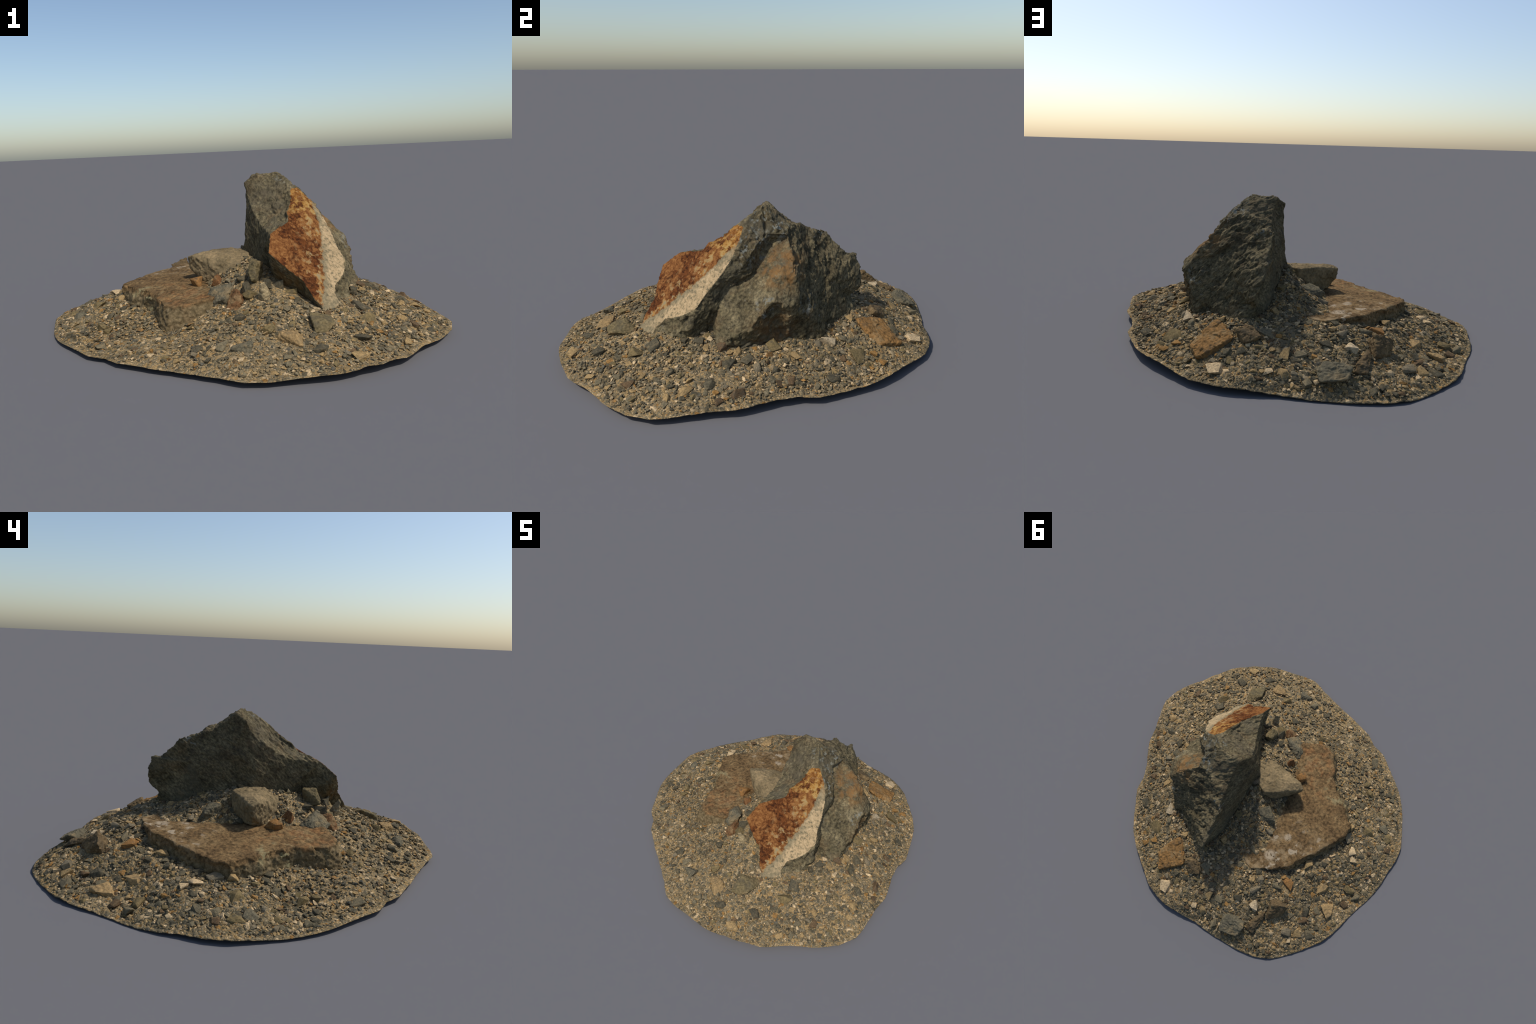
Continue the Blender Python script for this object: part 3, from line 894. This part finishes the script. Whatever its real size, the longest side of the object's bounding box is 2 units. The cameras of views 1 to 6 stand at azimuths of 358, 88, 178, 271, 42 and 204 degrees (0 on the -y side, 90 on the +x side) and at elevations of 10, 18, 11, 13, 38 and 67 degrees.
rad = math.radians
PLACED = [  # shape, centre, size along/across/high, yaw, tilt, colour: stones that stand out
    (18, (-.072, .188, .228), (.130, .110, .090), 30, (10, 15), "grey"),
    (2, (.080, -.335, .292), (.090, .090, .120), 20, (10, 0), "olive"),
    (6, (.112, -.470, .222), (.066, .060, .130), 10, (-14, 6), "buff"),
    (17, (-.022, -.440, .170), (.075, .160, .055), 12, (30, 14), "rusty"),
    (16, (-.090, -.350, .190), (.170, .130, .075), 20, (12, -8), "grey"),
    (15, (-.203, -.145, .212), (.090, .070, .060), -60, (0, 10), "orange"),
    (6, (-.103, -.208, .228), (.080, .075, .080), 40, (0, 10), "rusty"),
    (7, (.170, -.420, .230), (.060, .050, .090), 0, (0, 0), "slate"),
    (8, (.030, -.380, .225), (.090, .060, .070), 70, (20, 0), "slate"),
    (9, (.198, -.765, .108), (.120, .080, .070), -25, (0, 12), "tan"),
    (15, (.337, -.672, .115), (.185, .115, .060), 60, (0, 0), "olive"),
    (11, (.556, -.557, .100), (.095, .070, .060), 10, (0, 10), "olive"),
    (14, (.398, .616, .095), (.215, .175, .055), 70, (0, 0), "orange"),
    (21, (.226, .640, .122), (.115, .100, .065), 20, (0, 0), "brown"),
    (18, (-.356, .702, .095), (.130, .115, .105), 40, (10, 0), "brown"),
    (1, (-.227, .729, .115), (.055, .080, .050), 20, (0, 0), "pale"),
    (2, (-.369, .525, .125), (.090, .065, .050), 30, (0, 0), "orange"),
    (19, (-.135, .874, .042), (.150, .125, .070), 0, (0, 0), "grey"),
    (20, (-.660, .576, .038), (.110, .095, .050), 20, (0, 0), "tan"),
    (5, (-.528, .620, .052), (.090, .075, .050), 50, (0, 0), "slate"),
    (6, (.853, -.081, .056), (.080, .065, .050), 0, (0, 0), "brown"),
    (7, (.525, .352, .122), (.060, .075, .050), 35, (0, 0), "pale"),
    (8, (.688, -.119, .106), (.070, .060, .045), 20, (0, 0), "slate"),
    (9, (-.865, -.003, .030), (.070, .060, .030), 0, (0, 0), "olive"),
    (10, (-.818, -.071, .045), (.090, .070, .035), 40, (0, 0), "grey"),
    (11, (-.731, .003, .085), (.090, .070, .050), 80, (0, 0), "olive"),
    (12, (-.571, .461, .058), (.095, .080, .045), 10, (0, 0), "tan"),
    (13, (.579, .489, .092), (.095, .090, .050), 10, (0, 0), "olive"),
    (0, (.001, -.803, .080), (.100, .080, .050), 30, (0, 0), "grey"),
    (4, (-.270, .800, .085), (.160, .060, .050), 55, (0, 0), "brown"),
    (3, (.020, -.310, .250), (.090, .070, .055), 35, (10, -12), "slate"), (5, (.125, -.410, .240), (.080, .060, .065), 70, (-10, 10), "slate"),
    (9, (.050, -.430, .208), (.080, .055, .050), 10, (15, 5), "olive"), (11, (-.040, -.275, .228), (.085, .070, .045), 80, (5, -10), "grey"),
    (7, (.215, -.445, .212), (.075, .055, .040), 25, (12, 0), "olive"),
    (6, (.640, .060, .105), (.050, .040, .040), 5, (0, 0), "orange"),
    (3, (.110, -.700, .110), (.070, .060, .045), 60, (0, 0), "olive"),
]
for sh, loc, size, yaw, tl, col in PLACED:
    if loc[2] < .17:
        loc = (loc[0], loc[1], ground(loc[0], loc[1]) + 0.001 + 0.02 * size[2])
    if max(size) >= .10:
        worn_stone(sh, loc, size, rad(yaw), (rad(tl[0]), rad(tl[1])), M_BIG[col], loc[2] < .2)
    else:
        add_stone(sh, loc, size, rad(yaw), (rad(tl[0]), rad(tl[1])), M_COL[col], on_slope=loc[2] < .2)

def footprint(ob):
    me = ob.data
    bm = bmesh.new()
    bm.from_mesh(me)
    t = BVHTree.FromBMesh(bm)
    bm.free()
    return t


COVERS = [footprint(o) for o in (boulder, boulder.children[0], slab, block)]


def covered(x, y, z, margin=0.0):
    """is this spot of ground under or inside one of the big rocks?"""
    for t in COVERS:
        hit = t.ray_cast(Vector((x, y, 2.0)), Vector((0, 0, -1)))
        if hit[0] is not None and hit[0].z > z + margin:
            if hit[0].z - z < 0.12:
                return True
            # beneath an overhang is fine: covered only when the ray up hits an inner side
            up = t.ray_cast(Vector((x, y, z + 0.002)), Vector((0, 0, 1)))
            if up[0] is not None and up[1].z > 0:
                return True
    return False


def scatter(count, lo, hi, power, seed, gap=0.0, zone_power=1.0):
    r = np.random.default_rng(seed)
    spots = []
    if gap:
        spots = [(p[1][0], p[1][1], max(p[2][:2]) / 2) for p in PLACED]
    out = []
    tries = 0
    while len(out) < count and tries < count * 30:
        tries += 1
        a = r.uniform(0, 2 * math.pi)
        R = float(rim_radius(np.array([a]))[0])
        s = lo + (hi - lo) * r.random() ** power
        rr = math.sqrt(r.random()) * (R - 0.7 * s - 0.008)
        x, y = rr * math.cos(a), rr * math.sin(a)
        if r.random() > float(coarse_zone(np.array([[x, y]]))[0]) ** zone_power:
            continue
        if gap and any((x - u) ** 2 + (y - v) ** 2 < (w + s * 0.5) ** 2 * gap for u, v, w in spots):
            continue
        z = ground(x, y)
        if covered(x, y, z):
            continue
        if gap:
            spots.append((x, y, s / 2))
        out.append((x, y, z, s))
    return out


r2 = np.random.default_rng(5)
for i, (x, y, z, s) in enumerate(scatter(255, 0.032, 0.080, 2.3, 77, gap=0.75)):
    fl = r2.uniform(0.30, 0.55)
    asp = r2.uniform(0.62, 0.95)
    add_stone(int(r2.integers(0, 22)), (x, y, z + 0.003 + s * fl * r2.uniform(-0.10, 0.14)), (s, s * asp, s * fl), r2.uniform(0, 6.28),
              (r2.normal() * 0.16, r2.normal() * 0.16))


def build_grit(name, spots, mat, seed, flat=(.4, .75), points=9, jag=1.0):
    """small gravel, too fine to pick apart: thousands of chips in one part"""
    protos = []
    for i in range(12):
        r = np.random.default_rng(seed + i)
        p = r.normal(size=(points + i % 4, 3))
        p /= np.linalg.norm(p, axis=1)[:, None]
        p *= r.uniform(jag, 1, (len(p), 1))
        bm = hull(p.tolist())
        bm.verts.index_update()
        bmesh.ops.triangulate(bm, faces=bm.faces[:])
        protos.append((np.array([v.co[:] for v in bm.verts]), np.array([[v.index for v in f.verts] for f in bm.faces])))
        bm.free()
    r = np.random.default_rng(seed + 77)
    vs, fs, base = [], [], 0
    for x, y, z, s in spots:
        v, f = protos[int(r.integers(0, 12))]
        q = ground_tilt(x, y).to_track_quat("Z", "Y").to_matrix() @ Quaternion(Vector((r.normal() * .22, r.normal() * .22, 1)).normalized(), r.uniform(0, 6.28)).to_matrix()
        fl = r.uniform(*flat)
        p = (v * np.array([s / 2, s / 2 * r.uniform(.55, 1), s / 2 * fl])) @ np.array(q).T + np.array([x, y, z + s * fl * r.uniform(-.05, .2)])
        p[:, 2] = np.maximum(p[:, 2], 0.0008)
        vs.append(p)
        fs.append(f + base)
        base += len(v)
    me = bpy.data.meshes.new(name)
    me.from_pydata(np.vstack(vs).tolist(), [], np.vstack(fs).tolist())
    me.materials.append(mat)
    ob = link(bpy.data.objects.new(name, me), root)
    ob["kind"] = "stuff"


build_grit("pebbles", scatter(11000, 0.008, 0.024, 1.8, 99, zone_power=0.35), M_PEBBLE, 500)
build_grit("chips", scatter(4200, 0.018, 0.050, 1.8, 199, zone_power=0.5), M_CHIP, 900, flat=(.22, .48), points=10, jag=.68)
